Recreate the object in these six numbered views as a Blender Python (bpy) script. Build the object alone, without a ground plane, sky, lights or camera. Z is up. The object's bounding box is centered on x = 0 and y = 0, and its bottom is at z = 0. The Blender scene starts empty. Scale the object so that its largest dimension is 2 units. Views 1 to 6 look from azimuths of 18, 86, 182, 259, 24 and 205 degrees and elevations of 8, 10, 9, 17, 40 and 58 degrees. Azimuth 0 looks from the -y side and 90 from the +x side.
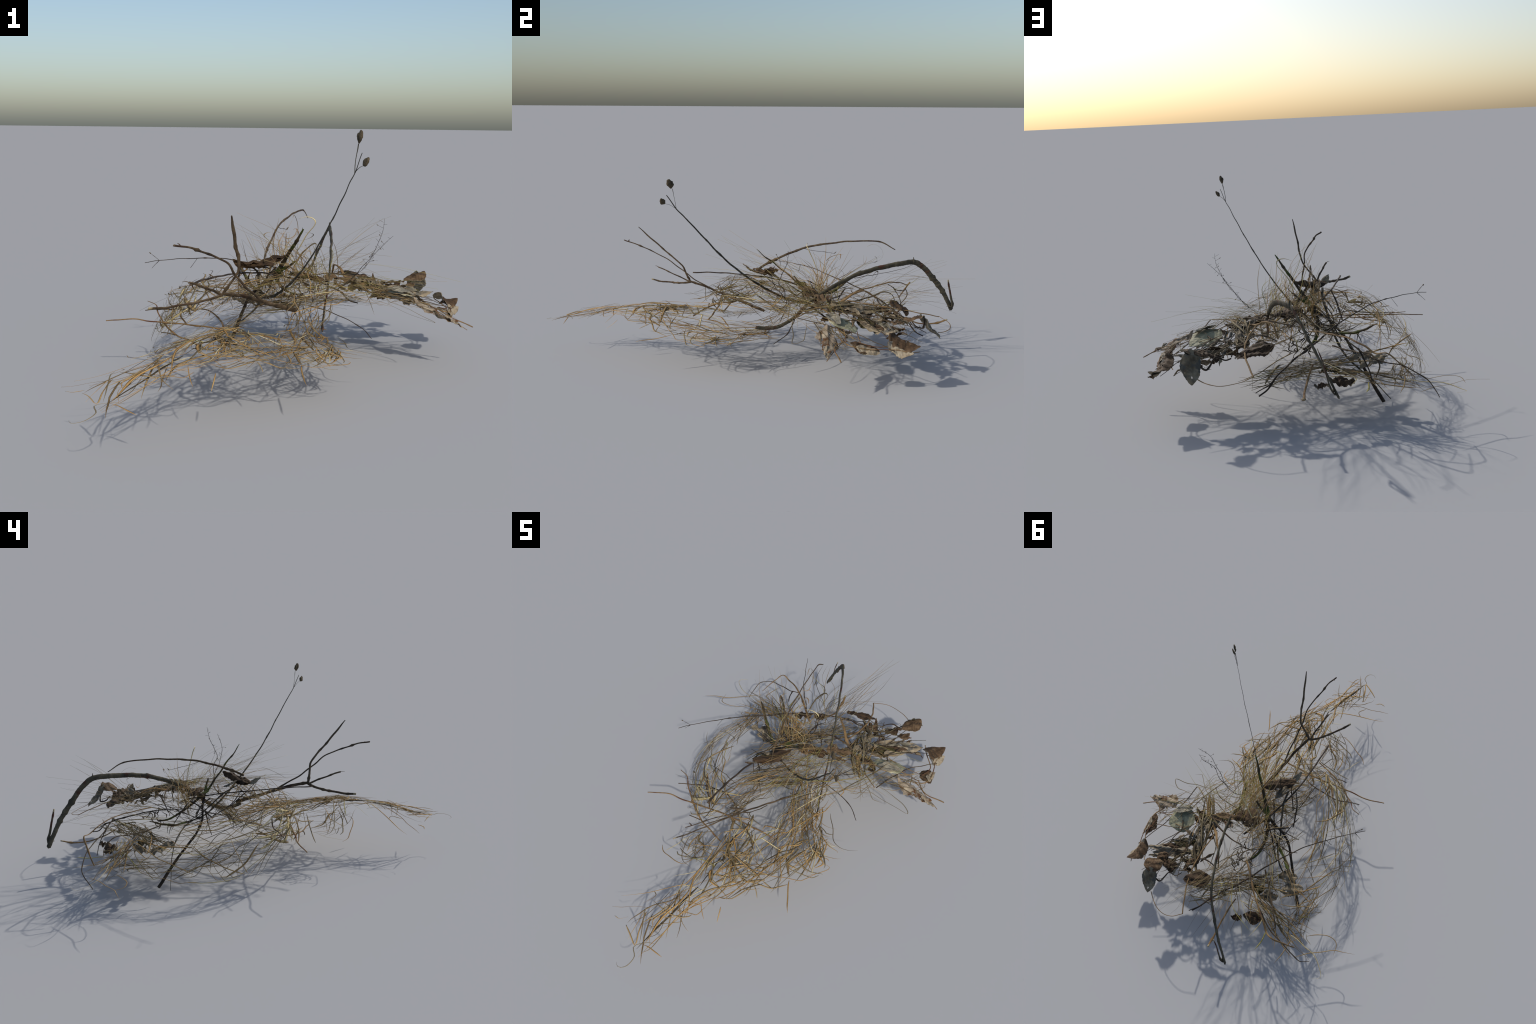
# A loose, wind-blown tangle of dead twigs, dry grass and withered leaves.
import bpy, math, random
import numpy as np
from mathutils import Vector

rng = random.Random(20417)

# ------------------------------------------------------------------ materials
def srgb(r, g, b):
    f = lambda c: (c / 255 / 12.92) if c / 255 <= 0.04045 else ((c / 255 + 0.055) / 1.055) ** 2.4
    return (f(r), f(g), f(b), 1.0)


def plant_material(name, stops, scale, stretch=(1, 1, 1), rough=0.8, bump=0.25, fine=90.0,
                   patch=None, patch_scale=25.0, patch_cut=0.55, translucent=0.0, per_piece=0.0):
    """Noise-driven colour; `stops` = [(position, colour)]; `patch` = second colour in blotches."""
    m = bpy.data.materials.new(name)
    m.use_nodes = True
    nt = m.node_tree
    N, L = nt.nodes, nt.links
    N.clear()
    out = N.new('ShaderNodeOutputMaterial')
    b = N.new('ShaderNodeBsdfPrincipled')
    b.inputs['Roughness'].default_value = rough
    b.inputs['Specular IOR Level'].default_value = 0.25
    tc = N.new('ShaderNodeTexCoord')
    mp = N.new('ShaderNodeMapping')
    mp.inputs['Scale'].default_value = stretch
    L.new(tc.outputs['Object'], mp.inputs['Vector'])
    nz = N.new('ShaderNodeTexNoise')
    nz.inputs['Scale'].default_value = scale
    nz.inputs['Detail'].default_value = 6
    nz.inputs['Roughness'].default_value = 0.65
    L.new(mp.outputs['Vector'], nz.inputs['Vector'])
    fac = nz.outputs['Fac']
    if per_piece:
        oi = N.new('ShaderNodeObjectInfo')
        a = N.new('ShaderNodeMath'); a.operation = 'MULTIPLY_ADD'
        a.inputs[1].default_value = per_piece
        a.inputs[2].default_value = -per_piece / 2
        L.new(oi.outputs['Random'], a.inputs[0])
        s = N.new('ShaderNodeMath'); s.operation = 'ADD'; s.use_clamp = True
        L.new(fac, s.inputs[0]); L.new(a.outputs[0], s.inputs[1])
        fac = s.outputs[0]
    cr = N.new('ShaderNodeValToRGB')
    el = cr.color_ramp.elements
    while len(el) < len(stops):
        el.new(0.5)
    for e, (p, c) in zip(el, stops):
        e.position = p; e.color = c
    L.new(fac, cr.inputs['Fac'])
    col = cr.outputs['Color']
    if patch:
        n2 = N.new('ShaderNodeTexNoise')
        n2.inputs['Scale'].default_value = patch_scale
        n2.inputs['Detail'].default_value = 4
        L.new(tc.outputs['Object'], n2.inputs['Vector'])
        r2 = N.new('ShaderNodeValToRGB')
        r2.color_ramp.elements[0].position = patch_cut
        r2.color_ramp.elements[1].position = patch_cut + 0.07
        L.new(n2.outputs['Fac'], r2.inputs['Fac'])
        mx = N.new('ShaderNodeMix'); mx.data_type = 'RGBA'
        L.new(r2.outputs['Color'], mx.inputs['Factor'])
        L.new(col, mx.inputs['A'])
        mx.inputs['B'].default_value = patch
        col = mx.outputs['Result']
    L.new(col, b.inputs['Base Color'])
    nf = N.new('ShaderNodeTexNoise')
    nf.inputs['Scale'].default_value = fine
    nf.inputs['Detail'].default_value = 5
    L.new(mp.outputs['Vector'], nf.inputs['Vector'])
    bp = N.new('ShaderNodeBump')
    bp.inputs['Strength'].default_value = bump
    bp.inputs['Distance'].default_value = 0.004
    L.new(nf.outputs['Fac'], bp.inputs['Height'])
    L.new(bp.outputs['Normal'], b.inputs['Normal'])
    if translucent:
        tr = N.new('ShaderNodeBsdfTranslucent')
        L.new(col, tr.inputs['Color'])
        ms = N.new('ShaderNodeMixShader')
        ms.inputs['Fac'].default_value = translucent
        L.new(b.outputs[0], ms.inputs[1]); L.new(tr.outputs[0], ms.inputs[2])
        L.new(ms.outputs[0], out.inputs['Surface'])
    else:
        L.new(b.outputs[0], out.inputs['Surface'])
    return m


BARK = plant_material('brown_bark', [(0.3, srgb(46, 38, 30)), (0.5, srgb(78, 65, 49)), (0.72, srgb(108, 92, 72))],
                      22, bump=0.5, fine=140, patch=srgb(62, 46, 35), patch_scale=14, patch_cut=0.58)
BARK_DARK = plant_material('dark_bark', [(0.3, srgb(34, 29, 25)), (0.55, srgb(58, 48, 39)), (0.75, srgb(92, 76, 59))],
                           26, bump=0.5, fine=140)
BARK_TAN = plant_material('tan_bark', [(0.3, srgb(92, 73, 48)), (0.55, srgb(128, 102, 68)), (0.75, srgb(152, 126, 90))],
                          24, bump=0.35, fine=140, patch=srgb(92, 62, 44), patch_scale=12, patch_cut=0.57)
BARK_GREY = plant_material('grey_bark', [(0.3, srgb(48, 47, 41)), (0.5, srgb(78, 73, 60)), (0.72, srgb(104, 97, 80))],
                           20, bump=0.5, fine=120, patch=srgb(74, 48, 38), patch_scale=13, patch_cut=0.55)
MOSSY = plant_material('mossy_bark', [(0.3, srgb(38, 32, 24)), (0.55, srgb(66, 56, 38)), (0.75, srgb(98, 86, 60))],
                       30, bump=0.6, fine=150, patch=srgb(66, 74, 30), patch_scale=16, patch_cut=0.55)
WOOD_END = plant_material('broken_wood', [(0.3, srgb(120, 108, 84)), (0.6, srgb(156, 144, 116)), (0.8, srgb(176, 166, 140))], 60)
STEM_DARK = plant_material('dark_stem', [(0.3, srgb(38, 37, 32)), (0.55, srgb(66, 63, 54)), (0.75, srgb(92, 87, 74))], 40, fine=160)
POD = plant_material('seed_husk', [(0.3, srgb(50, 44, 34)), (0.55, srgb(82, 72, 55)), (0.75, srgb(106, 95, 74))], 60, bump=0.5, fine=200)

STRAW = plant_material('straw_tan', [(0.25, srgb(104, 84, 54)), (0.5, srgb(146, 121, 82)), (0.75, srgb(176, 152, 108))],
                       14, fine=200, per_piece=0.35, translucent=0.15)
STRAW_GOLD = plant_material('straw_golden', [(0.25, srgb(124, 94, 54)), (0.5, srgb(172, 136, 84)), (0.75, srgb(198, 166, 112))],
                            14, fine=200, per_piece=0.3, translucent=0.15)
STRAW_GREY = plant_material('straw_weathered', [(0.25, srgb(84, 74, 54)), (0.5, srgb(122, 109, 82)), (0.75, srgb(150, 136, 106))],
                            14, fine=200, per_piece=0.35, translucent=0.1)
STRAW_DARK = plant_material('straw_rotten', [(0.25, srgb(50, 42, 30)), (0.5, srgb(78, 67, 48)), (0.75, srgb(108, 96, 70))],
                            14, fine=200, per_piece=0.3)
STRAW_PALE = plant_material('straw_bleached', [(0.25, srgb(176, 156, 106)), (0.5, srgb(204, 188, 142)), (0.75, srgb(222, 210, 172))],
                            14, fine=200, per_piece=0.2, translucent=0.15)
STRAW_GREEN = plant_material('straw_greenish', [(0.25, srgb(122, 116, 60)), (0.5, srgb(158, 148, 80)), (0.75, srgb(184, 172, 104))],
                             14, fine=200, per_piece=0.2, translucent=0.15)
STRAWS = [STRAW, STRAW_GOLD, STRAW_GREY, STRAW_DARK, STRAW_PALE, STRAW_GREEN]

LEAF_BROWN = plant_material('withered_leaf_brown', [(0.28, srgb(48, 36, 25)), (0.5, srgb(80, 62, 44)), (0.72, srgb(114, 94, 70))],
                            26, rough=0.75, bump=0.5, fine=120, translucent=0.1, per_piece=0.2)
LEAF_BACK = plant_material('withered_leaf_pale_back', [(0.28, srgb(96, 84, 68)), (0.5, srgb(138, 126, 106)), (0.75, srgb(170, 160, 140))],
                           24, rough=0.8, bump=0.4, fine=120, patch=srgb(96, 92, 84), patch_scale=20, patch_cut=0.6)
LEAF_GREEN = plant_material('faded_leaf_green', [(0.28, srgb(114, 111, 88)), (0.5, srgb(150, 147, 119)), (0.72, srgb(174, 170, 144))],
                            20, rough=0.7, bump=0.35, fine=100, patch=srgb(150, 130, 104), patch_scale=16, patch_cut=0.6)
LEAF_SLATE = plant_material('faded_leaf_slate', [(0.28, srgb(66, 66, 62)), (0.5, srgb(108, 104, 93)), (0.72, srgb(156, 149, 131))],
                            22, rough=0.75, bump=0.35, fine=100)
LEAF_OLIVE = plant_material('rotting_leaf_olive', [(0.28, srgb(34, 30, 14)), (0.5, srgb(58, 52, 26)), (0.72, srgb(90, 80, 46))],
                            22, rough=0.7, bump=0.4, fine=110)
LEAF_GREY = plant_material('withered_leaf_grey', [(0.28, srgb(78, 68, 54)), (0.5, srgb(124, 112, 92)), (0.72, srgb(156, 144, 122))],
                           24, rough=0.8, bump=0.5, fine=110, patch=srgb(84, 82, 76), patch_scale=22, patch_cut=0.56, per_piece=0.15)
LEAF_DARK = plant_material('rotting_leaf_dark', [(0.28, srgb(32, 25, 18)), (0.5, srgb(60, 45, 30)), (0.72, srgb(92, 72, 48))],
                           24, rough=0.75, bump=0.6, fine=100)
LEAF_MOTTLED = plant_material('torn_leaf_mottled', [(0.28, srgb(92, 80, 66)), (0.5, srgb(134, 120, 102)), (0.72, srgb(162, 150, 130))],
                              26, rough=0.8, bump=0.5, fine=110, patch=srgb(86, 60, 38), patch_scale=22, patch_cut=0.5)

# ------------------------------------------------------------------ hierarchy
root = bpy.data.objects.new('dry_plant_debris', None)
bpy.context.scene.collection.objects.link(root)
root['label'] = 'loose tangle of dead twigs, dry grass and withered leaves'
root['category'] = 'plant debris'


def add_object(name, verts, faces, mats, mat_index=None, parent=None, smooth=True):
    me = bpy.data.meshes.new(name)
    me.from_pydata([tuple(v) for v in verts], [], faces)
    for m in mats:
        me.materials.append(m)
    if mat_index is not None:
        me.polygons.foreach_set('material_index', mat_index)
    if smooth:
        me.polygons.foreach_set('use_smooth', [True] * len(me.polygons))
    me.update()
    ob = bpy.data.objects.new(name, me)
    bpy.context.scene.collection.objects.link(ob)
    ob.parent = parent or root
    return ob


# ------------------------------------------------------------------ curve helpers
def spline(pts, n):
    """Catmull-Rom through control points, resampled to n even steps."""
    P = np.array(pts, float)
    if len(P) == 2:
        return P[0] + (P[1] - P[0]) * np.linspace(0, 1, n)[:, None]
    E = np.vstack([2 * P[0] - P[1], P, 2 * P[-1] - P[-2]])
    dense = []
    for i in range(1, len(E) - 2):
        p0, p1, p2, p3 = E[i - 1], E[i], E[i + 1], E[i + 2]
        for t in np.linspace(0, 1, 12, endpoint=False):
            dense.append(0.5 * (2 * p1 + (p2 - p0) * t + (2 * p0 - 5 * p1 + 4 * p2 - p3) * t * t
                                + (3 * p1 - p0 - 3 * p2 + p3) * t ** 3))
    dense.append(P[-1])
    D = np.array(dense)
    L = np.r_[0, np.cumsum(np.linalg.norm(np.diff(D, axis=0), axis=1))]
    t = np.linspace(0, L[-1], n)
    return np.stack([np.interp(t, L, D[:, k]) for k in range(3)], 1)


def length(P):
    return float(np.linalg.norm(np.diff(np.array(P), axis=0), axis=1).sum())


def frames(C, hint=None):
    """Tangent, normal, binormal by parallel transport. The normal starts along `hint`."""
    T = np.gradient(C, axis=0)
    T /= np.linalg.norm(T, axis=1)[:, None] + 1e-12
    h = np.array(hint if hint is not None else (0.13, 0.21, 1.0), float)
    n = h - T[0] * (h @ T[0])
    if np.linalg.norm(n) < 1e-4:
        h = np.array((1.0, 0.3, 0.1)); n = h - T[0] * (h @ T[0])
    n /= np.linalg.norm(n)
    Ns = [n]
    for i in range(1, len(C)):
        src = np.array(hint, float) if hint is not None else Ns[-1]
        m = src - T[i] * (src @ T[i])
        if np.linalg.norm(m) < 0.15:
            m = Ns[-1] - T[i] * (Ns[-1] @ T[i])
        m /= np.linalg.norm(m) + 1e-12
        if m @ Ns[-1] < 0:
            m = -m
        m = m * 0.5 + Ns[-1] * 0.5
        m -= T[i] * (m @ T[i]); m /= np.linalg.norm(m) + 1e-12
        Ns.append(m)
    Ns = np.array(Ns)
    return T, Ns, np.cross(T, Ns)


# ------------------------------------------------------------------ twigs
def twig(pts, radii, mat=BARK, name='twig', flat=0.6, plane=None, knots=3, rough=0.09,
         end_mat=None, splinter=0.0, wander=0.0008, sides=8, parent=None):
    """Woody stem swept along control points. radii: few values along its length.
    flat < 1 presses the section along `plane` (the twig is pressed, half-decayed wood)."""
    Lm = length(pts)
    n = max(8, int(Lm / 0.006))
    C = spline(pts, n)
    r = 0.88 * np.interp(np.linspace(0, 1, n), np.linspace(0, 1, len(radii)), radii)
    for _ in range(knots):                                  # swollen nodes
        c = rng.uniform(0.06, 0.94); w = rng.uniform(0.006, 0.011) / max(Lm, 0.02)
        r = r * (1 + rng.uniform(0.2, 0.5) * np.exp(-((np.linspace(0, 1, n) - c) / w) ** 2))
    ph = [rng.uniform(0, 6.28) for _ in range(6)]
    s = np.linspace(0, Lm, n)
    C = C + wander * np.stack([np.sin(s * 60 + ph[0]), np.sin(s * 53 + ph[1]), np.sin(s * 67 + ph[2])], 1)
    T, Nn, Bn = frames(C, plane)
    V, F, MI = [], [], []
    for i in range(n):
        for k in range(sides):
            a = 2 * math.pi * k / sides
            w = 1 + rough * math.sin(3 * a + 40 * s[i] + ph[3]) * 0.5 + rough * rng.uniform(-0.6, 0.6)
            V.append(C[i] + r[i] * w * (math.cos(a) * Nn[i] * flat + math.sin(a) * Bn[i]))
    for i in range(n - 1):
        for k in range(sides):
            k2 = (k + 1) % sides
            F.append((i * sides + k, i * sides + k2, (i + 1) * sides + k2, (i + 1) * sides + k))
            MI.append(1 if end_mat and i > n - 2 - max(2, int(0.018 / 0.006)) else 0)
    for i, sg in ((0, -1), (n - 1, 1)):
        tipx = r[i] * (0.3 if i == 0 else 0.3 + splinter)
        V.append(C[i] + T[i] * sg * tipx)
        ci = len(V) - 1
        for k in range(sides):
            k2 = (k + 1) % sides
            F.append((i * sides + k2, i * sides + k, ci) if sg < 0 else (i * sides + k, i * sides + k2, ci))
            MI.append(1 if end_mat and sg > 0 else 0)
    return add_object(name, V, F, [mat] + ([end_mat] if end_mat else []), MI, parent)


def spur(p, d, ln, r, mat, name='twig', parent=None):
    p = np.array(p); d = np.array(d, float); d /= np.linalg.norm(d)
    return twig([p, p + d * ln * 0.5 + np.array([0, 0, 0.1 * ln]), p + d * ln], [r, r * 0.8, r * 0.4], mat, name,
                knots=0, sides=6, parent=parent)


# ------------------------------------------------------------------ grass
stuff_v, stuff_f, stuff_m = [], [], []
named_blades = []


def blade_mesh(C, width, hint=None, taper=1.0, twist=0.0, thick=0.3):
    n = len(C)
    T, Nn, Bn = frames(C, hint)
    t = np.linspace(0, 1, n)
    w = width * 0.5 * np.minimum(1, np.minimum(0.35 + t * 5, (1 - t) * 3.2 * taper + 0.12))
    V, F = [], []
    for i in range(n):
        a = twist * t[i]
        N = Nn[i] * math.cos(a) + Bn[i] * math.sin(a)
        S = np.cross(T[i], N)
        th = max(w[i] * thick, 0.00035)
        V += [C[i] + S * w[i], C[i] + N * th, C[i] - S * w[i], C[i] - N * th * 0.4]
    for i in range(n - 1):
        for k in range(4):
            k2 = (k + 1) % 4
            F.append((4 * i + k, 4 * i + k2, 4 * i + 4 + k2, 4 * i + 4 + k))
    F.append((3, 2, 1, 0)); F.append((4 * n - 4, 4 * n - 3, 4 * n - 2, 4 * n - 1))
    return V, F


def emit(C, width, mat, hint=None, named=False, **kw):
    V, F = blade_mesh(C, width, hint, **kw)
    if named:
        named_blades.append(add_object('grass_blade', V, F, [mat]))
    else:
        o = len(stuff_v)
        stuff_v.extend(V)
        stuff_f.extend([tuple(i + o for i in f) for f in F])
        stuff_m.extend([STRAWS.index(mat)] * len(F))


def blade(pts, width=0.004, mat=STRAW, hint=None, wob=0.002, **kw):
    """One grass blade along hand-placed control points."""
    n = max(7, int(length(pts) / 0.011))
    C = spline(pts, n)
    ph = [rng.uniform(0, 6.28) for _ in range(3)]
    s = np.linspace(0, length(pts), n)
    C = C + wob * np.stack([np.sin(s * 45 + ph[0]), np.sin(s * 52 + ph[1]), np.sin(s * 38 + ph[2])], 1)
    emit(C, width, mat, hint, named=len(named_blades) < 280, twist=rng.uniform(-0.9, 0.9), **kw)


def pick(mix):
    x = rng.random() * sum(w for _, w in mix)
    for m, w in mix:
        x -= w
        if x <= 0:
            return m
    return mix[-1][0]


def mat_height(x, y):
    """Height of the front mat: a low ridge that curves out along the tail and sinks to its rims."""
    ys = [-1.0, -.9, -.78, -.7, -.58, -.48, -.35, -.22, -.12, 0, .15]
    h = np.interp(y, ys, [0, .22, .5, .7, .88, 1, .95, .8, .55, .3, .1])
    ridge = np.interp(y, ys, [-.2, -.17, -.14, -.12, -.09, -.055, -.045, -.046, -.05, -.05, -.05])
    d = x - ridge
    return .152 + .095 * h * np.exp(-(d / np.where(d > 0, .22, .17)) ** 2)


def bundle(edge_a, edge_b, count, mix, width=(0.002, 0.0045), span=(0.25, 0.8), drift=0.35, lift=0.008,
           wave=0.006, freq=22, curl=0.0, big=0.12, sag=0.0, on=None, strays=0.2, kinks=0.35):
    """A mat of strands lying on the ruled surface between two edge curves. Strands run
    along the edges, drift sideways, waver, and stick out a little."""
    A, B = spline(edge_a, 60), spline(edge_b, 60)
    lm = 0.5 * (length(A) + length(B))
    cross = B[30] - A[30]
    along = A[-1] - A[0]
    nrm = np.cross(along, cross); nrm /= np.linalg.norm(nrm) + 1e-9
    if nrm[2] < 0:
        nrm = -nrm
    ch = cross / (np.linalg.norm(cross) + 1e-9)
    wide = float(np.linalg.norm(cross))
    for _ in range(count):
        stray = rng.random() < strays                         # some lie right across the others
        sp = rng.uniform(*span) * (0.35 if stray else 1.0)
        u0 = rng.uniform(-0.05, 1.05 - sp); u1 = u0 + sp
        v0 = rng.uniform(0.0, 1.0)
        dv = rng.gauss(0, drift * (2.5 if stray else 1.0))
        dv = max(-1.3, min(1.3, dv))
        n = max(9, int(lm * sp / 0.010))
        u = np.linspace(u0, u1, n); q = np.linspace(0, 1, n)
        v = np.clip(v0 + dv * (q - 0.5), -0.12, 1.12)
        iu = np.clip(u, 0, 1) * 59
        Pa = np.stack([np.interp(iu, np.arange(60), A[:, k]) for k in range(3)], 1)
        Pb = np.stack([np.interp(iu, np.arange(60), B[:, k]) for k in range(3)], 1)
        over = np.where(u < 0, u, np.where(u > 1, u - 1, 0))[:, None] * along
        C = Pa * (1 - v[:, None]) + Pb * v[:, None] + over
        s = q * lm * sp
        a = wave * min(3.0, math.exp(rng.gauss(-0.75, 0.85)))
        f1, f2 = rng.uniform(0.35, 0.8) * freq, rng.uniform(1.0, 3.0) * freq
        lat = a * 1.6 * np.sin(s * f1 + rng.uniform(0, 6.28)) + a * 0.45 * np.sin(s * f2 + rng.uniform(0, 6.28))
        if rng.random() < kinks:                             # a snapped, kinked blade
            k = rng.uniform(0.25, 0.75)
            lat = lat + np.maximum(0, q - k) * lm * sp * rng.uniform(-0.9, 0.9)
        C = C + lat[:, None] * ch
        hgt = rng.gauss(0, lift) + rng.gauss(0, lift) * (q - 0.5) * 2 + 0.4 * a * np.sin(s * f1 * 1.3 + rng.uniform(0, 6.28)) - sag * rng.random() * q ** 2
        if on is None:
            C = C + nrm * hgt[:, None]
        else:
            C[:, 2] = on(C[:, 0], C[:, 1]) + hgt
        if curl and rng.random() < 0.6:                      # strand ends curl over
            r = rng.uniform(0.25, 1) * curl
            th = np.clip((q - 0.6) / 0.4, 0, 1) * rng.uniform(1.5, 4.5)
            side = cross / (np.linalg.norm(cross) + 1e-9) * rng.choice((-1, 1))
            C = C + r * ((1 - np.cos(th))[:, None] * side + (np.sin(th) - th)[:, None] * 0.4 * along / (np.linalg.norm(along) + 1e-9))
        w = rng.uniform(*width) * rng.choice((0.8, 1.0, 1.3, 1.7))
        named = rng.random() < big and len(named_blades) < 290
        if named:
            w *= 1.6
        C[:, 2] = np.maximum(C[:, 2], 0.012)
        emit(C, w, pick(mix), nrm, named=named, twist=rng.uniform(-0.8, 0.8))


def fan(base, tips, count, mix, width=(0.0012, 0.0024), spread=0.05, base_r=0.02, bend=0.03, reach=(0.5, 1.0)):
    """Straight stems bursting out of a tuft: base point, a few tip directions, jitter."""
    base = np.array(base, float)
    for i in range(count):
        tip = np.array(tips[i % len(tips)], float) + np.array([rng.gauss(0, spread) for _ in range(3)])
        b = base + np.array([rng.gauss(0, base_r) for _ in range(3)])
        tip = b + (tip - b) * rng.uniform(*reach)
        tip[1] = min(tip[1], .985)
        mid = (b + tip) / 2 + np.array([rng.gauss(0, bend), rng.gauss(0, bend), abs(rng.gauss(0, bend))])
        C = spline([b, mid, tip], 16)
        emit(C, rng.uniform(*width), pick(mix), None, named=False, twist=rng.uniform(-1, 1))


# ------------------------------------------------------------------ leaves
def leaf(c, a, b, top=LEAF_BROWN, under=LEAF_BACK, roll=0.0, cup=0.0, fold=0.0, wave=0.005, tear=0.18, holes=0,
         name='leaf', point=0.8, nu=44, nv=30, thick=0.0011):
    """Withered leaf: centre c, half-length vector a, half-width vector b.
    roll: side edges roll over; cup: lengthwise bend; fold: V along the midrib; tear: ragged rim."""
    c, a, b = np.array(c, float), 1.1 * np.array(a, float), 1.28 * np.array(b, float)
    la, lb = np.linalg.norm(a), np.linalg.norm(b)
    roll *= 0.75
    ah = a / la
    b = b - ah * (b @ ah); b = b / np.linalg.norm(b) * lb
    bh = b / lb
    nh = np.cross(ah, bh)
    if nh[2] < 0:
        nh = -nh
    ph = [rng.uniform(0, 6.28) for _ in range(8)]
    hole = [(rng.uniform(-0.6, 0.6), rng.uniform(-0.6, 0.6), rng.uniform(0.05, 0.09)) for _ in range(holes)]
    P = np.zeros((nu, nv, 3)); UV = np.zeros((nu, nv, 2))
    for i in range(nu):
        u = -1 + 2 * i / (nu - 1)
        half = math.sin(math.pi * min(1.0, max(0.0, (u + 1) / 2)) ** 0.85) ** point if -1 < u < 1 else 0.02
        el = half * (1 - tear * (0.5 + 0.5 * math.sin(5 * u + ph[0])) * 0.7 - tear * 0.25 * abs(math.sin(17 * u + ph[5])) - tear * rng.uniform(0, 0.16))
        er = half * (1 - tear * (0.5 + 0.5 * math.sin(4.4 * u + ph[1])) * 0.7 - tear * 0.25 * abs(math.sin(15 * u + ph[6])) - tear * rng.uniform(0, 0.16))
        for j in range(nv):
            w = -1 + 2 * j / (nv - 1)
            x = w * (er if w > 0 else el)
            UV[i, j] = (u, x)
            ang = roll * x
            if abs(ang) > 1e-3:
                lat, ht = math.sin(ang) / roll, (math.cos(ang) - 1) / abs(roll) * (1 if roll > 0 else -1)
            else:
                lat, ht = x, 0
            z = ht * lb - cup * la * u * u + fold * lb * abs(x)
            z += 0.55 * wave * (math.sin(6 * u + ph[2] + 2 * x) + 0.7 * math.sin(9 * x + ph[3] + 3 * u) + 0.5 * math.sin(14 * u + ph[4]))
            z += 0.0016 * math.cos(x * 3) * (1 if abs(x) < 0.08 else 0)          # midrib
            z += 0.0007 * math.sin(26 * (u - 0.6 * abs(x)))                     # side veins
            P[i, j] = c + a * u + bh * lb * lat + nh * z
    V, F, MI = [], [], []
    du = np.gradient(P, axis=0); dv = np.gradient(P, axis=1)
    N = np.cross(du, dv); N /= np.linalg.norm(N, axis=2)[:, :, None] + 1e-12
    if (N[:, :, :] @ nh).mean() < 0:
        N = -N
    flip = (np.cross(ah, bh) @ nh) < 0
    for lay in (1, -1):
        for i in range(nu):
            for j in range(nv):
                V.append(P[i, j] + N[i, j] * lay * thick / 2)
    idx = lambda l, i, j: l * nu * nv + i * nv + j
    keep = np.ones((nu - 1, nv - 1), bool)
    for i in range(nu - 1):
        for j in range(nv - 1):
            uu, xx = UV[i, j]
            if any((uu - h[0]) ** 2 + (xx - h[1]) ** 2 < h[2] ** 2 for h in hole):
                keep[i, j] = False
    for i in range(nu - 1):
        for j in range(nv - 1):
            if not keep[i, j]:
                continue
            q0 = (idx(0, i, j), idx(0, i + 1, j), idx(0, i + 1, j + 1), idx(0, i, j + 1))
            q1 = (idx(1, i, j + 1), idx(1, i + 1, j + 1), idx(1, i + 1, j), idx(1, i, j))
            if flip:
                q0, q1 = q0[::-1], q1[::-1]
            F += [q0, q1]; MI += [0, 1]
            for (di, dj, e) in ((-1, 0, ((i, j), (i, j + 1))), (1, 0, ((i + 1, j + 1), (i + 1, j))),
                                (0, -1, ((i + 1, j), (i, j))), (0, 1, ((i, j + 1), (i + 1, j + 1)))):
                ii, jj = i + di, j + dj
                if ii < 0 or jj < 0 or ii >= nu - 1 or jj >= nv - 1 or not keep[ii, jj]:
                    (p, q), (r_, s_) = e
                    f = (idx(0, p, q), idx(0, r_, s_), idx(1, r_, s_), idx(1, p, q))
                    F.append(f[::-1] if flip else f); MI.append(1)
    return add_object(name, V, F, [top, under], MI)


# ================================================================== THE TANGLE
# ---- big bent branch: rises out of the middle, arches over and dives at the back
BENT = [(.199, .001, .198), (.177, .082, .189), (.167, .137, .209), (.161, .179, .233), (.156, .247, .301), (.14, .346, .365),
        (.117, .455, .415), (.097, .545, .44), (.063, .672, .459), (.046, .722, .463), (.031, .765, .455), (.012, .8, .43), (-.007, .832, .396), (-.058, .909, .308), (-.117, .977, .197)]
twig(BENT, [.0105, .011, .0112, .0115, .012, .0125, .013, .0135, .0145, .015, .0145, .0135, .0125, .0125], BARK_GREY, 'branch', flat=.32, wander=.0008, rough=.11,
     plane=(.917, .298, -.264), knots=4, sides=10, splinter=.4, end_mat=None)
spur((.042, .745, .462), (0, -.1, 1), .024, .007, BARK_GREY)
spur((-.098, .968, .215), (0, -1, .15), .02, .006, BARK_GREY)
twig([(-.106, .972, .205), (-.093, .975, .226), (-.078, .961, .269), (-.069, .948, .314), (-.05, .937, .358)], [.009, .007, .0062, .0055, .004], BARK_GREY, plane=(.917, .298, -.264), flat=.4, knots=2, end_mat=WOOD_END)

# ---- forked twig at the front, four prongs in one plane
PL = (-.618, .469, .630)
twig([(.09, .045, .248), (.0226, -.123, .307), (-.0188, -.2256, .343), (-.056, -.297, .359)], [.0115, .010, .009, .0085], BARK, 'branch', flat=.38, plane=PL, sides=10, knots=2)
twig([(-.059, -.296, .356), (-.03, -.31, .395), (-.011, -.318, .419), (.007, -.33, .446), (.02, -.373, .49), (.027, -.418, .531), (.04, -.475, .586), (.05, -.524, .633)],
     [.0075, .0065, .006, .006, .0058, .0062, .006, .0025], BARK, flat=.4, plane=PL, knots=3)
twig([(-.059, -.296, .356), (-.074, -.344, .377), (-.093, -.401, .401), (-.111, -.448, .418)], [.0065, .005, .0045, .005], BARK, flat=.4, plane=PL, knots=2)
spur((-.111, -.448, .418), (-.6, -.7, .1), .022, .0025, BARK)
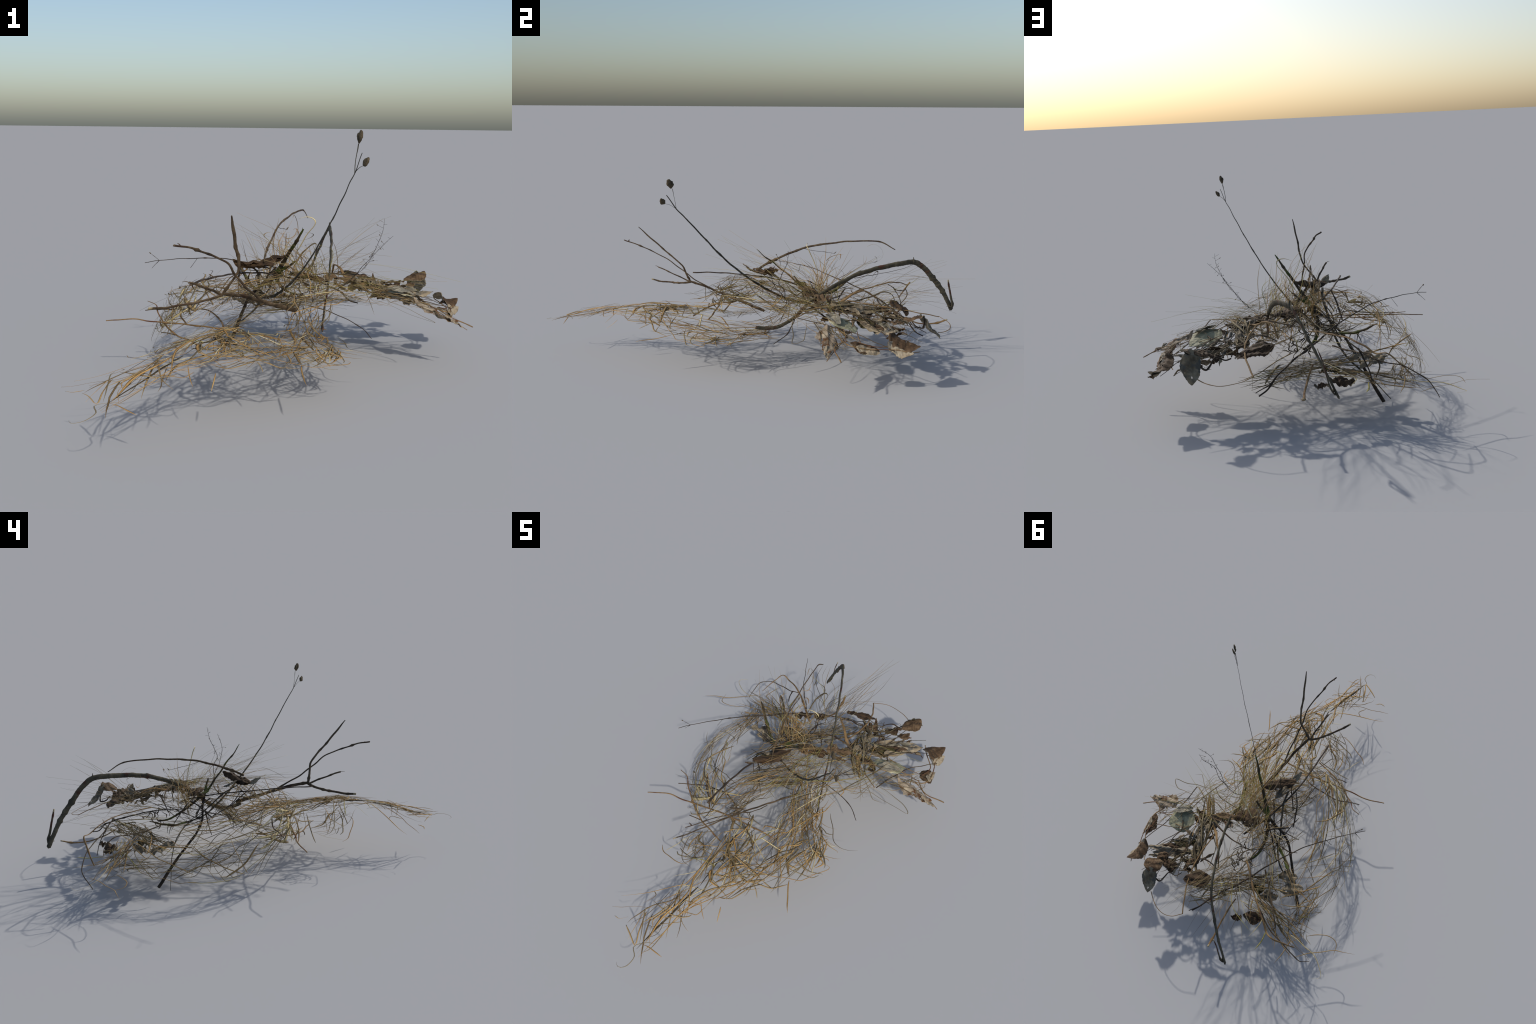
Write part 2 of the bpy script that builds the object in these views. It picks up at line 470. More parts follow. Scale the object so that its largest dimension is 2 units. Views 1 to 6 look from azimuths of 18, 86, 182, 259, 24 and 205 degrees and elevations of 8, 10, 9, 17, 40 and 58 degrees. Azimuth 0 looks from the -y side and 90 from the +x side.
twig([(-.059, -.296, .356), (-.103, -.335, .342), (-.145, -.385, .337), (-.187, -.434, .333), (-.226, -.488, .336)], [.0075, .0065, .006, .0062, .0065], BARK,
     flat=.4, plane=PL, end_mat=WOOD_END, knots=3)
twig([(-.092, -.605, .552), (-.068, -.562, .542), (-.05, -.516, .527), (-.03, -.466, .507), (-.006, -.405, .479), (-.002, -.345, .436), (.009, -.274, .382), (.02, -.21, .347), (.026, -.14, .311)],
     [.0045, .0042, .004, .004, .0042, .0045, .0045, .0048, .005], BARK, flat=.4, plane=PL, knots=4)
spur((-.08, -.583, .547), (-.8, .2, .5), .014, .0035, BARK)

# ---- long dark twig running through the heap
twig([(-.173, -.285, .379), (-.16, -.188, .381), (-.143, -.091, .378), (-.124, 0, .372), (-.095, .088, .364), (-.062, .164, .353), (-.029, .227, .338), (.016, .284, .316), (.061, .335, .288)],
     [.0055, .005, .0048, .0048, .005, .005, .0055, .006, .0065], BARK_DARK, flat=.6, knots=5)

# ---- mossy forked twig in the middle, one leg reaching the ground
twig([(.121, .008, .54), (.094, .045, .503), (.063, .09, .467), (.034, .128, .43), (.01, .162, .401), (-.02, .202, .361)], [.0025, .0058, .0075, .0078, .0085, .011], MOSSY, flat=.4, plane=(.12, -.62, -.78), knots=3)
twig([(.047, .185, .4), (.021, .199, .381), (-.011, .21, .363), (-.03, .215, .352)], [.0055, .006, .0075, .009], MOSSY, flat=.6)
twig([(-.02, .2, .362), (-.04, .248, .336), (-.056, .311, .296), (-.05, .37, .26), (-.035, .408, .239), (.005, .45, .222)],
     [.011, .011, .010, .009, .0075, .006], MOSSY, flat=.6, knots=4)
twig([(-.03, .22, .345), (-.044, .225, .333), (-.095, .242, .296), (-.141, .254, .252), (-.169, .279, .218), (-.196, .32, .178), (-.224, .367, .139), (-.251, .413, .096), (-.278, .455, .053), (-.304, .494, .011)],
     [.007, .0065, .006, .0065, .007, .0075, .008, .009, .010, .010], BARK_DARK, 'branch', flat=.6, knots=4, sides=10)
twig([(-.285, .508, .332), (-.242, .454, .298), (-.205, .401, .273), (-.159, .349, .258), (-.109, .302, .249), (-.075, .249, .243)], [.004, .0085, .009, .0075, .006, .005], MOSSY, flat=.6, knots=4, end_mat=None)
for p, d in (((-.22, .42, .28), (.3, .2, -1)), ((-.21, .405, .272), (-.5, .5, -1)), ((-.19, .385, .268), (.4, .6, -1))):
    spur(p, d, .045, .0028, BARK_DARK)

# ---- thin arching twig over the top, with a fine side shoot
twig([(-.02, .02, .42), (-.027, .053, .441), (-.03, .116, .472), (-.034, .192, .503), (-.036, .272, .528), (-.034, .351, .539), (-.034, .432, .549), (-.033, .516, .551), (-.034, .595, .548), (-.035, .672, .509)],
     [.006, .006, .0058, .0055, .005, .0045, .0042, .0038, .0035, .0022], BARK, flat=.4, plane=(1, 0, .05), knots=6)
twig([(-.036, .24, .515), (-.04, .29, .505), (-.042, .34, .498), (-.044, .385, .492)], [.002, .0018, .0016, .0014], BARK_DARK, knots=2, sides=6)
spur((-.044, .385, .492), (.3, .6, .6), .012, .004, POD)

# ---- side twig with tiny twiglets, reaching left
SIDE = [(-.527, .126, .37), (-.484, .161, .376), (-.427, .204, .379), (-.365, .255, .378), (-.287, .317, .373), (-.211, .389, .351), (-.126, .482, .324), (-.039, .584, .279), (.036, .647, .241), (.1, .707, .198), (.14, .74, .154), (.167, .769, .141)]
twig(SIDE, [.0018, .002, .0024, .0028, .0032, .0036, .0042, .0045, .005, .005, .0045, .004], BARK_DARK, knots=6, sides=6, flat=.7)
twig([(.06, .668, .228), (.1, .712, .2), (.13, .74, .175), (.178, .782, .158)], [.003, .003, .003, .0025], BARK_DARK, knots=2, sides=6)
for i, d in ((1, (-.5, -.3, .5)), (1, (-.6, .1, -.6)), (3, (-.5, -.1, -.7))):
    twig([SIDE[i], np.array(SIDE[i]) + np.array(d) * .03, np.array(SIDE[i]) + np.array(d) * .055], [.0014, .0012, .0009], BARK_DARK, knots=1, sides=6)
spur((-.511, .145, .404), (-.3, -.3, .3), .008, .004, POD)

# ---- low twigs on the left
twig([(-.546, -.156, .203), (-.457, -.138, .213), (-.366, -.148, .213), (-.268, -.155, .215), (-.162, -.162, .214), (-.074, -.179, .214), (.006, -.192, .211), (.081, -.21, .21)],
     [.003, .0036, .004, .0042, .0042, .0042, .004, .0036], BARK_TAN, knots=5, flat=.65, plane=(0, .2, 1))
twig([(-.451, -.014, .253), (-.407, -.036, .247), (-.379, -.082, .228), (-.339, -.126, .209), (-.293, -.174, .195), (-.251, -.211, .188), (-.207, -.239, .186), (-.16, -.264, .179), (-.122, -.285, .175)],
     [.002, .0026, .003, .0036, .0042, .0045, .0042, .0038, .0035], BARK_TAN, knots=4, flat=.65)
twig([(-.313, -.206, .193), (-.285, -.211, .193), (-.258, -.212, .189)], [.002, .003, .0035], BARK, knots=1, sides=6)
twig([(-.429, -.081, .235), (-.371, -.07, .241), (-.312, -.058, .243), (-.249, -.065, .25), (-.185, -.081, .251), (-.129, -.113, .224), (-.11, -.14, .2)], [.0026, .003, .003, .0032, .0036, .004, .0045], BARK, knots=3, flat=.65)
twig([(-.34, .03, .235), (-.315, -.03, .215), (-.275, -.09, .208), (-.24, -.15, .212)], [.0035, .004, .004, .0035], BARK_TAN, knots=1)

# ---- back: twigs and stalks hanging low
twig([(-.031, .655, .219), (-.012, .714, .183), (0, .785, .16), (.003, .855, .157), (.003, .925, .175)], [.004, .0048, .005, .0055, .006], BARK_TAN, knots=3, flat=.65, end_mat=WOOD_END)
twig([(-.02, .48, .305), (-.061, .531, .314), (-.092, .581, .318), (-.135, .64, .324), (-.177, .693, .322), (-.22, .742, .31), (-.257, .785, .293), (-.297, .808, .296), (-.335, .8, .264), (-.398, .775, .195)],
     [.005, .005, .005, .005, .005, .0052, .0048, .0042, .004, .003], BARK_TAN, 'stalk', knots=4, flat=.5)
twig([(-.153, .667, .318), (-.2, .705, .288), (-.245, .744, .264), (-.299, .777, .254), (-.36, .802, .245), (-.415, .824, .215), (-.45, .826, .185), (-.482, .79, .122)],
     [.003, .0035, .0035, .003, .003, .0028, .0026, .002], BARK, 'stalk', knots=4, flat=.65)
twig([(-.2, .705, .29), (-.23, .74, .235), (-.245, .76, .18)], [.0035, .003, .0025], BARK_DARK, knots=1)
twig([(-.111, .461, .238), (-.164, .535, .238), (-.209, .611, .249), (-.248, .675, .259), (-.276, .72, .228), (-.262, .73, .186)], [.005, .0045, .0045, .004, .0035, .003], BARK, knots=4, flat=.65)
# a bleached flat stalk through the middle
twig([(-.082, .066, .393), (-.082, .142, .355), (-.1, .207, .309), (-.115, .271, .263), (-.131, .34, .227), (-.166, .389, .172), (-.222, .416, .12), (-.285, .431, .064), (-.337, .444, .004)],
     [.006, .0058, .0055, .005, .005, .0045, .0035, .0025, .002], STEM_DARK, 'stalk', knots=3, flat=.45)

# ---- tall seed stem
STEM = [(.391, -.376, .812), (.363, -.339, .753), (.339, -.305, .714), (.283, -.227, .62), (.222, -.149, .526), (.158, -.062, .44), (.09, .03, .365), (.026, .113, .308), (-.04, .2, .262), (-.085, .255, .25),
        (-.12, .275, .275), (-.115, .25, .32), (-.09, .2, .345)]
stem = twig(STEM, [.0022, .0028, .0034, .0038, .004, .0045, .005, .0055, .006, .0055, .005, .0045, .004], STEM_DARK, 'seed_stem', knots=8, flat=.35, plane=(-.84, -.55, .06), wander=.0006)
twig([(.363, -.339, .753), (.366, -.343, .785), (.374, -.353, .838)], [.0016, .0014, .0016], STEM_DARK, 'seed_stalk', knots=1, sides=6, parent=stem)
twig([(.363, -.339, .753), (.385, -.366, .772), (.398, -.382, .778)], [.0012, .001, .001], STEM_DARK, 'seed_stalk', knots=1, sides=6, parent=stem)
for c, d, s in (((.3815, -.3645, .857), (.25, -.3, 1), .019), ((.376, -.358, .853), (-.1, .1, 1), .015), ((.404, -.391, .787), (.5, -.5, .5), .015), ((.411, -.396, .79), (.3, -.2, .9), .011)):
    d = np.array(d); d = d / np.linalg.norm(d)
    p0, p1 = np.array(c) - d * s, np.array(c) + d * s
    twig([p0, p0 * .6 + p1 * .4, p1], [.003, s * .62, s * .72, s * .45], POD, 'seed_pod', knots=1, rough=.3, sides=10, flat=.4, plane=(-.84, -.55, .06), wander=0, parent=stem)

# ---- dried seed panicles, upper right
for pts in ([(.375, .13, .574), (.37, .125, .518), (.35, .103, .467), (.327, .095, .426), (.288, .12, .384), (.24, .13, .33)],
            [(.419, .071, .524), (.374, .062, .481), (.332, .07, .423), (.27, .115, .36), (.209, .139, .307), (.15, .1, .26)]):
    twig(pts, [.0008, .0012, .0014, .0017, .002, .0022], BARK_DARK, 'seed_stalk', knots=2, sides=6, wander=.002)
    C = spline(pts, 30)
    for i in range(1, 17):
        d = np.array([rng.gauss(0, 1), rng.gauss(0, 1), rng.gauss(.4, .8)]); d /= np.linalg.norm(d)
        ln = rng.uniform(.006, .022)
        twig([C[i], C[i] + d * ln * .6, C[i] + d * ln], [.0008, .0008, .0006], BARK_DARK, 'seed_stalk', knots=0, sides=5)
        if i % 3 == 0:
            spur(C[i] + d * ln, d, .006, .0026, POD, 'seed_husk')

# ---- dark loops and hooks at the back and right
blade([(-.056, .527, .316), (-.044, .554, .345), (-.029, .577, .373), (-.004, .588, .401), (.018, .58, .414), (.03, .562, .408), (.022, .552, .385)], .006, STRAW_DARK)
twig([(-.171, .822, .42), (-.161, .785, .41), (-.146, .729, .394), (-.117, .633, .38), (-.041, .481, .372)], [.001, .0016, .0018, .002, .0022], BARK_DARK, knots=2, sides=6)
twig([(.179, .837, .236), (.228, .862, .224), (.28, .863, .215), (.331, .837, .21), (.387, .78, .215)], [.0022, .002, .002, .002, .0026], BARK_TAN, 'leaf_stalk', knots=1, sides=6)
twig([(.179, .836, .235), (.215, .705, .268), (.223, .594, .29), (.213, .501, .305), (.192, .411, .317)], [.0035, .004, .004, .004, .004], BARK_TAN, 'leaf_stalk', knots=2, flat=.6)
twig([(.099, .566, .303), (.121, .505, .344), (.158, .447, .34), (.203, .378, .313), (.278, .3, .309)], [.004, .005, .007, .0075, .005], BARK_TAN, knots=2, flat=.6)
twig([(.034, .409, .31), (.103, .399, .324), (.171, .373, .331), (.24, .325, .334)], [.003, .004, .005, .006], BARK, knots=2)
twig([(.101, .572, .294), (.15, .556, .311), (.193, .552, .311), (.227, .571, .287), (.271, .576, .257), (.276, .62, .25)], [.003, .0032, .0035, .0035, .0035, .003], BARK_DARK, 'leaf_stalk', knots=2)
twig([(.441, .702, .299), (.413, .711, .276), (.388, .715, .249), (.365, .716, .23), (.352, .69, .237), (.333, .667, .264), (.296, .666, .252), (.276, .64, .251)], [.003, .003, .0035, .004, .0045, .0035, .003, .0035], BARK_DARK, knots=4)
for k in range(9):
    spur((.37 + rng.uniform(-.02, .012), .714 + rng.uniform(-.02, .005), .238 + rng.uniform(-.008, .01)), (rng.gauss(0, 1), rng.gauss(0, 1), rng.gauss(-.3, .7)), rng.uniform(.008, .016), .0014, BARK_DARK)
twig([(.661, .26, .178), (.596, .303, .202), (.532, .347, .227)], [.002, .0022, .002], BARK_TAN, 'leaf_stalk', knots=1, sides=6)
twig([(.1, .19, .24), (.2, .17, .22), (.3, .13, .19), (.355, .07, .165)], [.003, .0028, .0025, .0018], BARK_DARK, knots=2, sides=6)
blade([(.33, .15, .29), (.425, .145, .262), (.507, .14, .235), (.561, .136, .221), (.523, .183, .23), (.453, .199, .252), (.38, .21, .275)], .0035, STRAW_GREY)
for pts in ([(.573, .656, .186), (.584, .606, .187), (.573, .559, .196), (.585, .465, .201), (.578, .377, .213), (.537, .333, .232)],
            [(.582, .551, .193), (.52, .458, .225), (.482, .4, .244), (.463, .345, .256), (.43, .256, .275), (.406, .167, .291)],
            [(.501, .634, .214), (.525, .57, .212), (.566, .492, .205), (.544, .391, .224)],
            [(.492, .573, .223), (.418, .526, .25), (.399, .473, .261), (.379, .423, .272), (.396, .366, .273)],
            [(.401, .166, .292), (.351, .207, .301), (.303, .257, .307), (.273, .31, .307)],
            [(.546, .356, .227), (.463, .355, .255), (.393, .33, .277), (.31, .295, .301), (.271, .229, .316)],
            [(.544, .361, .227), (.591, .301, .215), (.677, .315, .178)]):
    twig(pts, [.0022, .0025, .0028, .003], rng.choice((BARK_TAN, BARK)), 'leaf_stalk', knots=2, sides=6, flat=.7)

# ---- withered leaves
leaf((.408, .368, .272), (.056, .036, -.02), (-.015, .058, -.018), LEAF_GREEN, LEAF_SLATE, cup=.15, roll=.5, wave=.003, tear=.15, holes=1)
leaf((.415, .322, .287), (.045, .02, -.01), (-.008, .02, .004), LEAF_SLATE, LEAF_GREY, fold=.4, wave=.003)
leaf((.545, .281, .235), (.075, -.004, -.034), (-.008, .045, -.004), LEAF_MOTTLED, LEAF_BACK, fold=-.3, tear=.5, holes=3, wave=.007)
leaf((.615, .268, .202), (.03, -.002, -.016), (0, .018, -.004), LEAF_BACK, LEAF_MOTTLED, tear=.5, wave=.005)
leaf((.566, .43, .208), (.004, .056, -.014), (.028, .008, -.014), LEAF_BROWN, LEAF_BACK, roll=1.2, tear=.3, wave=.005)
leaf((.585, .44, .2), (.004, .045, -.012), (.014, 0, -.016), LEAF_BACK, LEAF_SLATE, roll=1.6, tear=.3, wave=.004)
leaf((.553, .592, .215), (.024, .055, -.02), (.038, -.018, -.022), LEAF_BROWN, LEAF_BACK, roll=1.5, cup=-.25, tear=.25, holes=2, wave=.006)
leaf((.57, .575, .196), (.02, .045, -.02), (.026, -.012, -.02), LEAF_BACK, LEAF_BROWN, roll=1.5, cup=-.2, tear=.35, wave=.004)
leaf((.415, .737, .252), (-.006, .042, -.052), (.036, .004, .004), LEAF_GREY, LEAF_SLATE, roll=.9, tear=.22, holes=1, wave=.006)
leaf((.418, .662, .292), (-.034, -.03, -.014), (.026, -.03, -.002), LEAF_BROWN, LEAF_BACK, roll=.7, tear=.2, wave=.005)
leaf((.181, .655, .287), (.066, .019, -.016), (-.014, .036, -.012), LEAF_BROWN, LEAF_SLATE, roll=.6, cup=.12, tear=.25, wave=.006)
leaf((.402, .6, .266), (.02, .022, .002), (-.018, .018, -.006), LEAF_BROWN, LEAF_BACK, roll=.8, tear=.2)
leaf((.344, .628, .262), (.036, .01, .012), (-.012, .03, -.004), LEAF_BROWN, LEAF_BACK, roll=.9, tear=.4, wave=.006)
leaf((.42, .535, .243), (.078, .03, .004), (-.012, .026, .006), LEAF_GREY, LEAF_SLATE, roll=1.4, tear=.35, wave=.007)
leaf((.4, .555, .238), (.066, .028, .002), (-.01, .018, -.012), LEAF_BACK, LEAF_SLATE, fold=.6, tear=.35, wave=.006)
leaf((.375, .51, .248), (.06, .02, -.002), (-.01, .02, .004), LEAF_BROWN, LEAF_BACK, roll=1.2, tear=.3, wave=.005)
leaf((.338, .474, .255), (.052, .02, -.006), (-.012, .032, .01), LEAF_OLIVE, LEAF_OLIVE, roll=1.1, tear=.25, wave=.004)
leaf((.257, .48, .294), (.003, .066, -.02), (.022, 0, -.004), LEAF_GREY, LEAF_BACK, roll=1.2, tear=.45, wave=.006)
leaf((.284, .4, .304), (.012, .07, -.012), (.016, 0, -.004), LEAF_GREY, LEAF_BROWN, roll=1.4, tear=.45, wave=.006)
leaf((.232, .36, .314), (.03, .035, -.006), (-.02, .018, 0), LEAF_GREY, LEAF_BROWN, roll=1, tear=.45, wave=.006)
leaf((.059, .258, .346), (.05, -.006, -.006), (.004, .044, -.014), LEAF_BROWN, LEAF_DARK, cup=.35, roll=.9, tear=.12, holes=7, wave=.004)
leaf((.108, .262, .333), (.036, .02, -.01), (-.014, .03, 0), LEAF_DARK, LEAF_BROWN, cup=.2, roll=.7, tear=.3, wave=.005)
leaf((.19, .3, .33), (.056, .016, -.006), (-.008, .03, .002), LEAF_BROWN, LEAF_GREY, roll=.7, tear=.5, wave=.008)
leaf((.15, .325, .325), (.03, -.012, 0), (.006, .022, .002), LEAF_MOTTLED, LEAF_GREY, roll=.7, tear=.5, wave=.006)
leaf((.3, .32, .3), (.03, -.012, .006), (.006, .022, .002), LEAF_BROWN, LEAF_GREY, roll=.9, tear=.5, wave=.006)
leaf((.24, .57, .285), (.024, .03, -.006), (-.02, .016, .002), LEAF_BROWN, LEAF_SLATE, roll=1, tear=.4, wave=.006)
def drift_height(x, y):
    return .368 - .019 * x - .103 * y - .315 * x * x


for k in range(24):
    x, y = rng.uniform(.17, .5), rng.uniform(.28, .66)
    if x + .25 * y > .62:
        x -= .15
    z = drift_height(x, y) + rng.gauss(-.018, .007)
    an = rng.gauss(.5, .7)
    ln, wd = rng.uniform(.022, .05), rng.uniform(.006, .015)
    d = np.array([math.cos(an), math.sin(an), -.25 + rng.gauss(0, .3)])
    leaf((x, y, z), d * ln, np.array([-d[1], d[0], rng.gauss(0, .5)]) * wd, rng.choice((LEAF_BROWN, LEAF_GREY, LEAF_DARK, LEAF_MOTTLED)), rng.choice((LEAF_BACK, LEAF_GREY, LEAF_BROWN)),
         roll=rng.uniform(1, 2.4), cup=rng.uniform(-.3, .4), tear=.35, wave=.006, nu=26, nv=14)
for k in range(15):
    a0 = np.array([rng.uniform(.2, .32), rng.uniform(.25, .5)])
    b0 = np.array([rng.uniform(.36, .58), rng.uniform(.25, .72)])
    if k % 3 == 0:
        a0, b0 = np.array([rng.uniform(.2, .36), rng.uniform(.2, .3)]), np.array([rng.uniform(.18, .4), rng.uniform(.55, .72)])
    pts = []
    for t in (0, .33, .66, 1):
        p = a0 + (b0 - a0) * t + np.array([rng.gauss(0, .012), rng.gauss(0, .012)])
        pts.append((p[0], p[1], drift_height(*p) - .008 + rng.gauss(0, .005)))
    twig(pts, [.0016, .0022, .0022, .0016], rng.choice((BARK_TAN, BARK, BARK_GREY)), 'leaf_stalk', knots=1, sides=6)
# dark rolled leaf on top of the heap
leaf((-.03, .058, .42), (.066, .05, .012), (-.02, .026, -.006), LEAF_DARK, LEAF_DARK, name='rolled_leaf', roll=1.5, tear=.35, holes=2, wave=.007)
leaf((-.028, .052, .412), (.058, .044, .01), (-.016, .02, -.012), LEAF_DARK, LEAF_DARK, name='rolled_leaf', roll=1.9, tear=.4, wave=.006)
leaf((-.098, -.018, .414), (-.014, -.026, .016), (.012, -.004, .008), LEAF_GREY, LEAF_DARK, roll=.8, tear=.15, wave=.002, point=.9)
leaf((-.05, .09, .395), (.02, .03, -.02), (.016, -.012, 0), LEAF_GREY, LEAF_DARK, roll=.9, tear=.3, wave=.003)
# grey crumpled leaves low at the back
leaf((-.222, .432, .184), (.05, .006, -.008), (-.01, .034, -.004), LEAF_GREY, LEAF_SLATE, roll=.35, tear=.5, holes=2, wave=.010)
leaf((-.268, .49, .18), (.052, .02, -.014), (-.014, .034, -.004), LEAF_GREY, LEAF_SLATE, roll=.35, tear=.4, holes=2, wave=.010)
leaf((-.165, .56, .158), (.046, .02, 0), (-.012, .03, 0), LEAF_GREY, LEAF_MOTTLED, roll=.35, tear=.5, wave=.010)
leaf((-.095, .54, .16), (.04, .01, 0), (-.006, .028, 0), LEAF_OLIVE, LEAF_GREY, roll=.35, tear=.5, wave=.010)
leaf((-.138, .697, .166), (.044, .006, .004), (-.006, .03, -.008), LEAF_BROWN, LEAF_DARK, roll=.35, tear=.3, wave=.010)
leaf((-.062, .724, .16), (.026, .006, -.004), (-.004, .02, .004), LEAF_DARK, LEAF_GREY, roll=.35, tear=.4, wave=.010)

# shredded leaf strips and stalks running down the right-hand side
SHRED = [(STRAW_DARK, 4), (STRAW_GREY, 4), (STRAW, 1)]
bundle([(.36, .2, .3), (.31, .3, .305), (.275, .42, .3), (.26, .52, .285), (.28, .6, .265)], [(.28, .2, .31), (.24, .3, .315), (.22, .42, .305), (.215, .52, .29), (.22, .6, .275)], 46, SHRED,
       (.003, .006), (.2, .6), .4, .006, .004, big=.3)
bundle([(.2, .62, .29), (.3, .63, .27), (.4, .67, .25)], [(.22, .52, .285), (.33, .54, .265), (.45, .58, .24)], 22, SHRED, (.002, .004), (.3, .8), .6, .006, .005, big=.2)
bundle([(.38, .3, .285), (.47, .36, .25), (.56, .44, .21)], [(.42, .2, .28), (.52, .26, .24), (.63, .3, .19)], 26, [(STRAW_GREY, 4), (STRAW, 3), (STRAW_DARK, 1)], (.0012, .0026), (.4, 1), .5, .005, .004, big=.15)

# ---- grass: the front mat with its long tail
GOLD = [(STRAW_GOLD, 5), (STRAW, 6), (STRAW_GREY, 2), (STRAW_DARK, 1), (STRAW_PALE, .7)]
TAN = [(STRAW, 6), (STRAW_GREY, 4), (STRAW_GOLD, 2), (STRAW_DARK, 2), (STRAW_PALE, .5), (STRAW_GREEN, .5)]
GREY = [(STRAW_GREY, 6), (STRAW, 4), (STRAW_DARK, 4), (STRAW_GREEN, .7), (STRAW_PALE, .4)]
ON = dict(on=mat_height, lift=.005, strays=.28, kinks=.5)
TAIL = [(STRAW_GOLD, 4), (STRAW, 5), (STRAW_GREY, 2.5), (STRAW_DARK, 1.2), (STRAW_PALE, 1)]
bundle([(-.083, -.256, 0), (-.094, -.436, 0), (-.117, -.581, 0), (-.155, -.691, 0), (-.206, -.774, 0), (-.236, -.841, 0)],
       [(.034, -.316, 0), (.051, -.499, 0), (-.013, -.62, 0), (-.069, -.747, 0), (-.117, -.851, 0), (-.153, -.92, 0)], 32, TAIL, (.002, .004), (.25, .6), .5, wave=.006, big=.3, curl=.012, **ON)
bundle([(-.13, -.52, 0), (-.2, -.64, 0), (-.265, -.73, 0), (-.3, -.81, 0)], [(-.0, -.6, 0), (-.05, -.73, 0), (-.09, -.84, 0), (-.135, -.945, 0)], 19, TAIL, (.0016, .003), (.25, .75), .5, wave=.014, big=.3, curl=.02, on=mat_height, lift=.005, strays=.12, kinks=.4)
bundle([(-.146, -.104, 0), (-.078, -.287, 0), (-.048, -.449, 0), (-.048, -.566, 0)], [(-.058, -.114, 0), (.019, -.282, 0), (.04, -.434, 0), (.045, -.566, 0)], 66, TAIL, (.0022, .0045), (.15, .5), .7, wave=.007, big=.3, curl=.015, **ON)
bundle([(.065, .106, 0), (.042, -.088, 0), (.037, -.3, 0), (-.013, -.483, 0)], [(.154, .037, 0), (.171, -.206, 0), (.123, -.409, 0), (.051, -.54, 0)], 58, TAIL, (.002, .004), (.2, .6), .6, wave=.007, big=.15, **ON)
bundle([(.076, .131, 0), (.145, -.017, 0), (.179, -.2, 0), (.21, -.346, 0)], [(.147, .165, 0), (.23, -.001, 0), (.294, -.158, 0), (.31, -.3, 0)], 66, TAIL, (.002, .0042), (.15, .5), .5, wave=.009, big=.2, curl=.02, **ON)
bundle([(.264, -.117, 0), (.179, -.272, 0), (.087, -.413, 0), (.011, -.534, 0)], [(.332, -.221, 0), (.248, -.347, 0), (.148, -.466, 0), (.062, -.564, 0), (-.031, -.62, 0)], 44, TAIL, (.002, .004), (.2, .6), .6, wave=.007, big=.15, **ON)
bundle([(-.286, -.268, 0), (-.248, -.378, 0), (-.129, -.521, 0)], [(-.137, -.229, 0), (-.102, -.381, 0), (-.06, -.504, 0)], 34, TAN, (.0016, .0032), (.3, .8), .7, wave=.008, big=.1, curl=.015, **ON)
